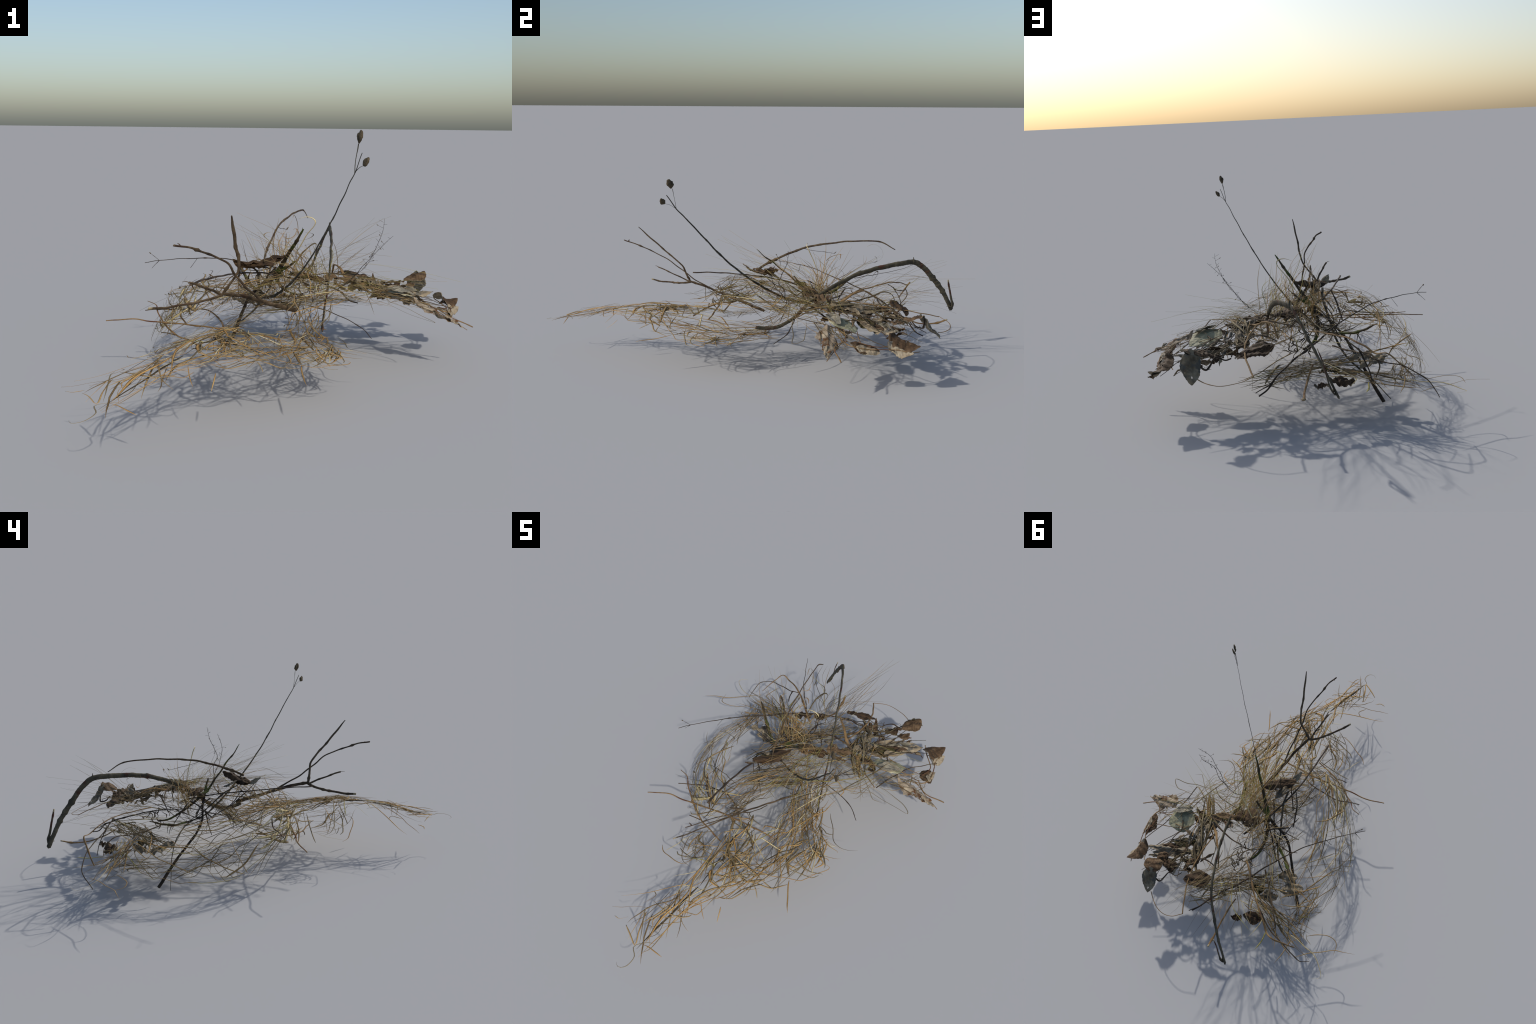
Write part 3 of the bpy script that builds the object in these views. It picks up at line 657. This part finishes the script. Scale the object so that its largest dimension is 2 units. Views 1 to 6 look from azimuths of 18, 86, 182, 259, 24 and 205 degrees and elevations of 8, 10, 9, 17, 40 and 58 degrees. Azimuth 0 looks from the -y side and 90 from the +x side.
# wisps that join the mat to the heap
bundle([(-.05, .1, .225), (-.12, .04, .205), (-.17, -.04, .18), (-.2, -.12, .17)], [(-.02, .03, .225), (-.08, -.02, .2), (-.12, -.1, .18), (-.15, -.16, .17)], 42, GREY, (.0012, .0026), (.3, .9), .6, .008, .006, big=.05)
bundle([(.04, .17, .27), (.06, .09, .22), (.07, 0, .19), (.06, -.1, .19)], [(.17, .2, .27), (.18, .11, .21), (.17, .03, .17), (.17, -.06, .165)], 40, TAN, (.0012, .0028), (.3, .9), .6, .008, .006, big=.08)
for pts, w, m in (
        ([(-.12, -.86, .165), (-.146, -.868, .168), (-.183, -.905, .17), (-.16, -.938, .165), (-.17, -.981, .155), (-.188, -.997, .15), (-.205, -.995, .148), (-.215, -.978, .15)], .0035, STRAW_GREY),
        ([(-.001, -.587, .222), (-.054, -.667, .22), (-.089, -.764, .202), (-.108, -.833, .187), (-.131, -.893, .175), (-.148, -.938, .166)], .006, STRAW_GOLD),
        ([(-.371, -.757, .157), (-.278, -.736, .17), (-.183, -.712, .195), (-.084, -.645, .222)], .0025, STRAW_GOLD),
        ([(-.332, -.798, .157), (-.308, -.805, .16), (-.283, -.783, .165)], .0035, STRAW_GOLD),
        ([(-.263, -.828, .17), (-.225, -.859, .174), (-.188, -.9, .172), (-.187, -.876, .175), (-.211, -.775, .19)], .006, STRAW_GOLD),
        ([(-.149, -.886, .172), (-.122, -.885, .17), (-.072, -.899, .155)], .0045, STRAW_GOLD),
        ([(-.355, -.377, .15), (-.331, -.412, .157), (-.278, -.443, .17), (-.209, -.479, .195), (-.169, -.473, .212)], .004, STRAW_GOLD),
        ([(-.261, -.289, .168), (-.26, -.336, .17), (-.242, -.406, .18), (-.208, -.46, .194), (-.137, -.517, .23)], .003, STRAW),
        ([(.236, .072, .16), (.267, .01, .162), (.3, -.066, .163), (.336, -.109, .163), (.37, -.115, .16), (.421, -.092, .158)], .0035, STRAW_GREY),
        ([(.285, -.235, .162), (.333, -.224, .159), (.346, -.236, .156), (.308, -.284, .16), (.269, -.324, .164)], .0025, STRAW_GOLD),
        ([(.226, -.374, .172), (.243, -.438, .167), (.271, -.505, .162), (.282, -.528, .16)], .0055, STRAW_GOLD),
        ([(.116, -.477, .203), (.135, -.5, .194), (.149, -.52, .184)], .004, STRAW), ([(.042, -.629, .202), (.051, -.676, .165)], .004, STRAW_GOLD), ([(-.034, -.642, .22), (0, -.69, .176)], .003, STRAW_GOLD),
        ([(.067, -.151, .2), (.047, -.237, .22), (-.007, -.323, .24), (-.056, -.379, .246)], .0045, STRAW_GREEN),
        ([(.1, -.364, .213), (.139, -.266, .196), (.173, -.223, .184), (.205, -.153, .178)], .005, STRAW_DARK),
        ([(-.007, -.404, .244), (-.023, -.47, .248), (-.041, -.547, .24)], .006, STRAW), ([(-.125, -.693, .222), (-.133, -.733, .212), (-.163, -.782, .2), (-.15, -.816, .192)], .005, STRAW_GOLD),
        ([(-.239, -.648, .192), (-.217, -.677, .2), (-.247, -.721, .188)], .0035, STRAW),
        ([(.087, -.409, .218), (.134, -.35, .2), (.155, -.269, .19), (.192, -.215, .178)], .007, STRAW), ([(-.11, -.121, .2), (-.067, -.204, .226), (-.054, -.271, .237), (-.062, -.304, .238)], .008, STRAW_PALE),
        ([(-.042, -.191, .224), (-.026, -.25, .234), (-.026, -.299, .24)], .008, STRAW_PALE), ([(-.008, -.531, .237), (.014, -.486, .24), (.055, -.418, .228), (.099, -.37, .214)], .007, STRAW),
        ([(-.287, -.16, .165), (-.241, -.153, .17), (-.175, -.162, .19), (-.129, -.148, .2)], .0055, STRAW_PALE), ([(.158, .066, .165), (.179, -.003, .165), (.209, -.076, .166)], .008, STRAW),
        ([(.171, -.273, .184), (.198, -.328, .18), (.221, -.358, .174)], .008, STRAW), ([(.253, -.091, .163), (.27, -.154, .162), (.259, -.232, .166)], .006, STRAW_GOLD),
        ([(.28, -.1, .165), (.316, -.118, .163), (.33, -.11, .163)], .004, STRAW_PALE), ([(.26, -.17, .165), (.313, -.18, .162)], .005, STRAW_PALE)):
    blade(pts, w, m)

# ---- grass: the arched mat on the left, sloping to the ground
LA = [(-.1, -.14, .355), (-.2, -.08, .355), (-.26, .06, .335), (-.29, .2, .315), (-.29, .35, .285), (-.27, .5, .25), (-.25, .62, .215)]
LB = [(-.24, -.24, .24), (-.36, -.11, .19), (-.45, .05, .13), (-.485, .2, .105), (-.485, .34, .11), (-.45, .48, .12), (-.4, .62, .13)]
LM = [(.5 * a[0] + .5 * b[0] - .035, .5 * a[1] + .5 * b[1], .5 * a[2] + .5 * b[2] + .03) for a, b in zip(LA, LB)]
bundle(LA, LM, 52, TAN, (.0016, .0036), (.15, .55), .7, .008, .007, big=.08, curl=.012, strays=.3)
bundle(LM, LB, 66, GREY, (.0014, .003), (.12, .4), .8, .007, .009, big=.06, curl=.015, strays=.3)
for pts, w in (([(-.343, .101, .296), (-.345, .06, .283), (-.34, .02, .274)], .008), ([(-.25, -.1, .32), (-.29, -.07, .3), (-.33, -.01, .27), (-.345, .05, .25)], .007),
               ([(-.23, -.12, .3), (-.29, -.1, .26), (-.33, -.06, .235), (-.355, 0, .22)], .007), ([(-.2, -.08, .33), (-.27, -.03, .31), (-.33, .05, .28), (-.36, .14, .26)], .006),
               ([(-.31, -.12, .22), (-.34, -.09, .2), (-.36, -.04, .2)], .007), ([(-.26, -.13, .27), (-.3, -.15, .2), (-.295, -.144, .156)], .007)):
    blade(pts, w, STRAW_PALE)

bundle([(-.1, -.14, .335), (-.2, -.1, .325), (-.28, -.02, .295), (-.31, .1, .285)], [(-.2, -.24, .24), (-.29, -.19, .2), (-.36, -.08, .18), (-.4, .04, .2)], 26, [(STRAW_PALE, 3), (STRAW, 4), (STRAW_GREY, 2)], (.003, .006), (.25, .6), .4, .008, .006, big=.5)
# ---- grass: low mat at the back
bundle([(.228, .663, .18), (.103, .572, .19), (-.068, .478, .185), (-.291, .394, .175)], [(.184, .755, .165), (.081, .674, .165), (-.067, .584, .165), (-.237, .546, .165)], 95, GREY, (.0014, .0032), (.25, .7), .6, .012, .005, big=.08)
bundle([(-.112, .526, .175), (-.243, .617, .17), (-.363, .688, .168), (-.545, .8, .16)], [(-.039, .626, .17), (-.166, .672, .17), (-.247, .726, .168), (-.396, .824, .162)], 45, TAN, (.0018, .0038), (.25, .7), .5, .007, .007, big=.2, curl=.015)
bundle([(-.37, .418, .15), (-.404, .528, .15), (-.405, .624, .15), (-.41, .693, .15)], [(-.265, .559, .165), (-.299, .643, .165), (-.371, .709, .16), (-.439, .733, .155)], 40, GREY, (.0014, .003), (.3, .8), .7, .01, .01, big=.1, curl=.02)
for pts, w, m in (
        ([(-.236, .73, .168), (-.229, .79, .167), (-.219, .854, .168)], .006, STRAW_GREEN),
        ([(-.413, .8, .15), (-.48, .757, .15), (-.571, .706, .152), (-.631, .691, .152), (-.683, .683, .15)], .0045, STRAW),
        ([(-.429, .684, .155), (-.503, .645, .155), (-.548, .647, .155), (-.584, .671, .155), (-.586, .73, .154)], .004, STRAW),
        ([(-.21, .669, .168), (-.324, .704, .168), (-.417, .733, .168), (-.496, .765, .167), (-.55, .82, .165), (-.57, .86, .165), (-.53, .88, .165)], .004, STRAW_PALE)):
    blade(pts, w, m)

# ---- grass: heart of the tangle
bundle([(-.16, -.04, .3), (0, .08, .315), (.16, .18, .32), (.34, .3, .3)], [(-.12, .16, .24), (0, .26, .27), (.14, .34, .3), (.3, .42, .295)], 60, TAN, (.0014, .003), (.15, .5), .8, .016, .007, big=.06, strays=.35, kinks=.5)
bundle([(.036, .123, .345), (.175, .209, .33), (.297, .299, .303), (.466, .419, .25)], [(.1, -.05, .33), (.244, .05, .31), (.36, .12, .29), (.45, .25, .26)], 58, [(STRAW_GREEN, 1.5), (STRAW, 4), (STRAW_GREY, 3), (STRAW_DARK, 1)], (.0012, .0026), (.2, .7), .8, .012, .006, big=.05, strays=.35, kinks=.5)
bundle([(-.2, .05, .2), (-.1, .07, .215), (.03, .09, .24), (.12, .12, .26)], [(-.18, .11, .2), (-.1, .12, .22), (.03, .15, .24), (.12, .2, .26)], 45, [(STRAW_DARK, 4), (STRAW_GREY, 3), (STRAW_GREEN, 1)], (.0014, .003), (.35, .9), .5, .008, .004, big=.05)
bundle([(-.2, -.26, .25), (-.17, -.13, .3), (-.12, 0, .33), (-.05, .15, .335)], [(-.1, -.2, .31), (-.04, -.1, .35), (.04, .02, .35), (.12, .18, .33)], 80, TAN, (.0014, .0032), (.15, .5), .9, .018, .009, big=.06, curl=.015, strays=.35, kinks=.5)
bundle([(-.12, .2, .3), (-.08, .36, .32), (-.02, .5, .3), (.05, .62, .26)], [(.14, .22, .31), (.14, .38, .31), (.14, .5, .29), (.16, .64, .25)], 34, GREY, (.0014, .003), (.25, .7), .6, .018, .006, big=.05)
bundle([(-.24, .1, .27), (-.2, .25, .25), (-.16, .42, .22)], [(-.08, .1, .25), (-.06, .25, .23), (-.04, .42, .21)], 25, GREY, (.0014, .003), (.3, .8), .7, .012, .007, big=.05)
bundle([(.12, -.3, .325), (.13, -.15, .35), (.15, 0, .35), (.18, .15, .335)], [(.2, -.26, .295), (.24, -.12, .31), (.27, .03, .31), (.3, .18, .3)], 34, TAN, (.0012, .0026), (.2, .6), .6, .01, .007, big=.05, strays=.25, kinks=.4)
# tuft of straight stems in the middle
fan((.1, .26, .315), [(.03, -.012, .569), (-.06, -.153, .58), (.129, -.206, .513), (-.088, -.169, .531), (.06, -.05, .5), (.1, .05, .5), (.14, -.12, .42), (.08, -.28, .42)], 60, [(STRAW_PALE, 1), (STRAW_GREEN, 2), (STRAW, 3), (STRAW_GOLD, 2)], (.0012, .0026), .045, .038, .02, (.45, 1))
fan((-.04, .3, .29), [(-.1, .2, .5), (.02, .22, .5), (-.05, .42, .5), (.05, .42, .47), (-.15, .35, .46)], 46, [(STRAW_PALE, 1), (STRAW, 4), (STRAW_GOLD, 3)], (.0014, .0032), .06, .03, .03, (.45, 1))
# fine stems pointing to the back right
fan((.03, .5, .29), [(.296, .862, .535), (.237, .917, .417), (.239, .977, .382), (.2, .85, .33), (.25, .8, .3)], 26, GREY, (.001, .0018), .03, .04, .02, (.55, 1))
fan((.02, .52, .27), [(-.2, .9, .33), (-.1, .92, .36), (0, .95, .3), (-.25, .84, .28), (.1, .95, .28)], 24, GREY, (.0012, .0026), .05, .05, .03, (.4, 1))
fan((.1, .3, .3), [(.6, .2, .38), (.5, .05, .4), (.62, .34, .3), (.45, .1, .33)], 26, [(STRAW_GREEN, 2), (STRAW, 2)], (.0008, .0015), .04, .03, .02, (.5, 1))
fan((-.1, .3, .25), [(-.294, .51, .545), (-.246, .58, .49), (-.3, .7, .48), (-.424, .82, .435), (-.35, .8, .36), (-.42, .75, .3), (-.3, .85, .25), (-.2, .8, .4)], 24, [(STRAW, 4), (STRAW_GREY, 4), (STRAW_DARK, 3), (STRAW_GREEN, 1)], (.0014, .003), .035, .03, .015, (.5, 1))
# dark broken stems in the woody core
for p, q2, r in (((-.1, .3, .25), (-.02, .12, .34), .004), ((-.15, .4, .24), (-.05, .26, .36), .004), ((.0, .35, .3), (-.14, .2, .26), .0045), ((-.18, .16, .33), (-.1, .34, .22), .003), ((-.05, .45, .33), (-.14, .26, .26), .0035), ((-.2, .22, .2), (-.02, .22, .27), .003),
                 ((-.12, .05, .38), (-.16, .2, .28), .004), ((.02, .5, .33), (-.06, .36, .25), .003), ((-.24, .34, .3), (-.1, .3, .24), .003), ((.06, .46, .34), (-.02, .4, .27), .0035), ((-.06, -.02, .38), (-.13, .12, .3), .0035)):
    p, q2 = np.array(p), np.array(q2)
    m1 = p * .6 + q2 * .4 + np.array([rng.gauss(0, .012) for _ in range(3)])
    twig([p, m1, q2], [r * .6, r, r * .9], BARK_DARK, knots=3, flat=.6)
    d = np.array([rng.gauss(0, 1), rng.gauss(0, 1), rng.gauss(.4, .8)]); d /= np.linalg.norm(d)
    twig([m1, m1 + d * .03, m1 + d * .06 + np.array([0, 0, -.01])], [r * .5, r * .45, r * .3], BARK_DARK, knots=1, sides=6)
# bleached curl standing up behind the tuft
blade([(.02, .3, .42), (.06, .27, .48), (.1, .25, .525), (.1, .235, .55), (.07, .24, .56), (.04, .25, .55)], .005, STRAW_PALE)
# curly wisps around the arching twig
for k in range(9):
    c = np.array([rng.uniform(-.12, .06), rng.uniform(.3, .6), rng.uniform(.38, .48)])
    r = rng.uniform(.02, .06); a0 = rng.uniform(0, 6.28); sp = rng.uniform(2, 4)
    ax1 = np.array([rng.gauss(0, 1) for _ in range(3)]); ax1 /= np.linalg.norm(ax1)
    ax2 = np.cross(ax1, (rng.gauss(0, 1), rng.gauss(0, 1), .5)); ax2 /= np.linalg.norm(ax2)
    blade([c + r * (math.cos(a0 + sp * t) * ax1 + math.sin(a0 + sp * t) * ax2) + ax1 * .02 * t for t in np.linspace(0, 1, 6)], rng.uniform(.002, .004), rng.choice((STRAW, STRAW_GOLD, STRAW_DARK)))
# black wiry roots
for k in range(14):
    p = np.array([.03 + rng.gauss(0, .03), .44 + rng.gauss(0, .04), .24 + rng.gauss(0, .015)])
    pts = [p]
    d = np.array([rng.gauss(0, 1), rng.gauss(0, 1), rng.gauss(0, .6)]); d /= np.linalg.norm(d)
    for j in range(4):
        d = d + np.array([rng.gauss(0, .7) for _ in range(3)]); d /= np.linalg.norm(d)
        pts.append(pts[-1] + d * .014)
    twig(pts, [.002, .0028, .003, .002], BARK_DARK, 'root', knots=1, sides=6)

# ---- everything too fine to pick apart
g = add_object('grass', stuff_v, stuff_f, STRAWS, stuff_m)
g['kind'] = 'stuff'
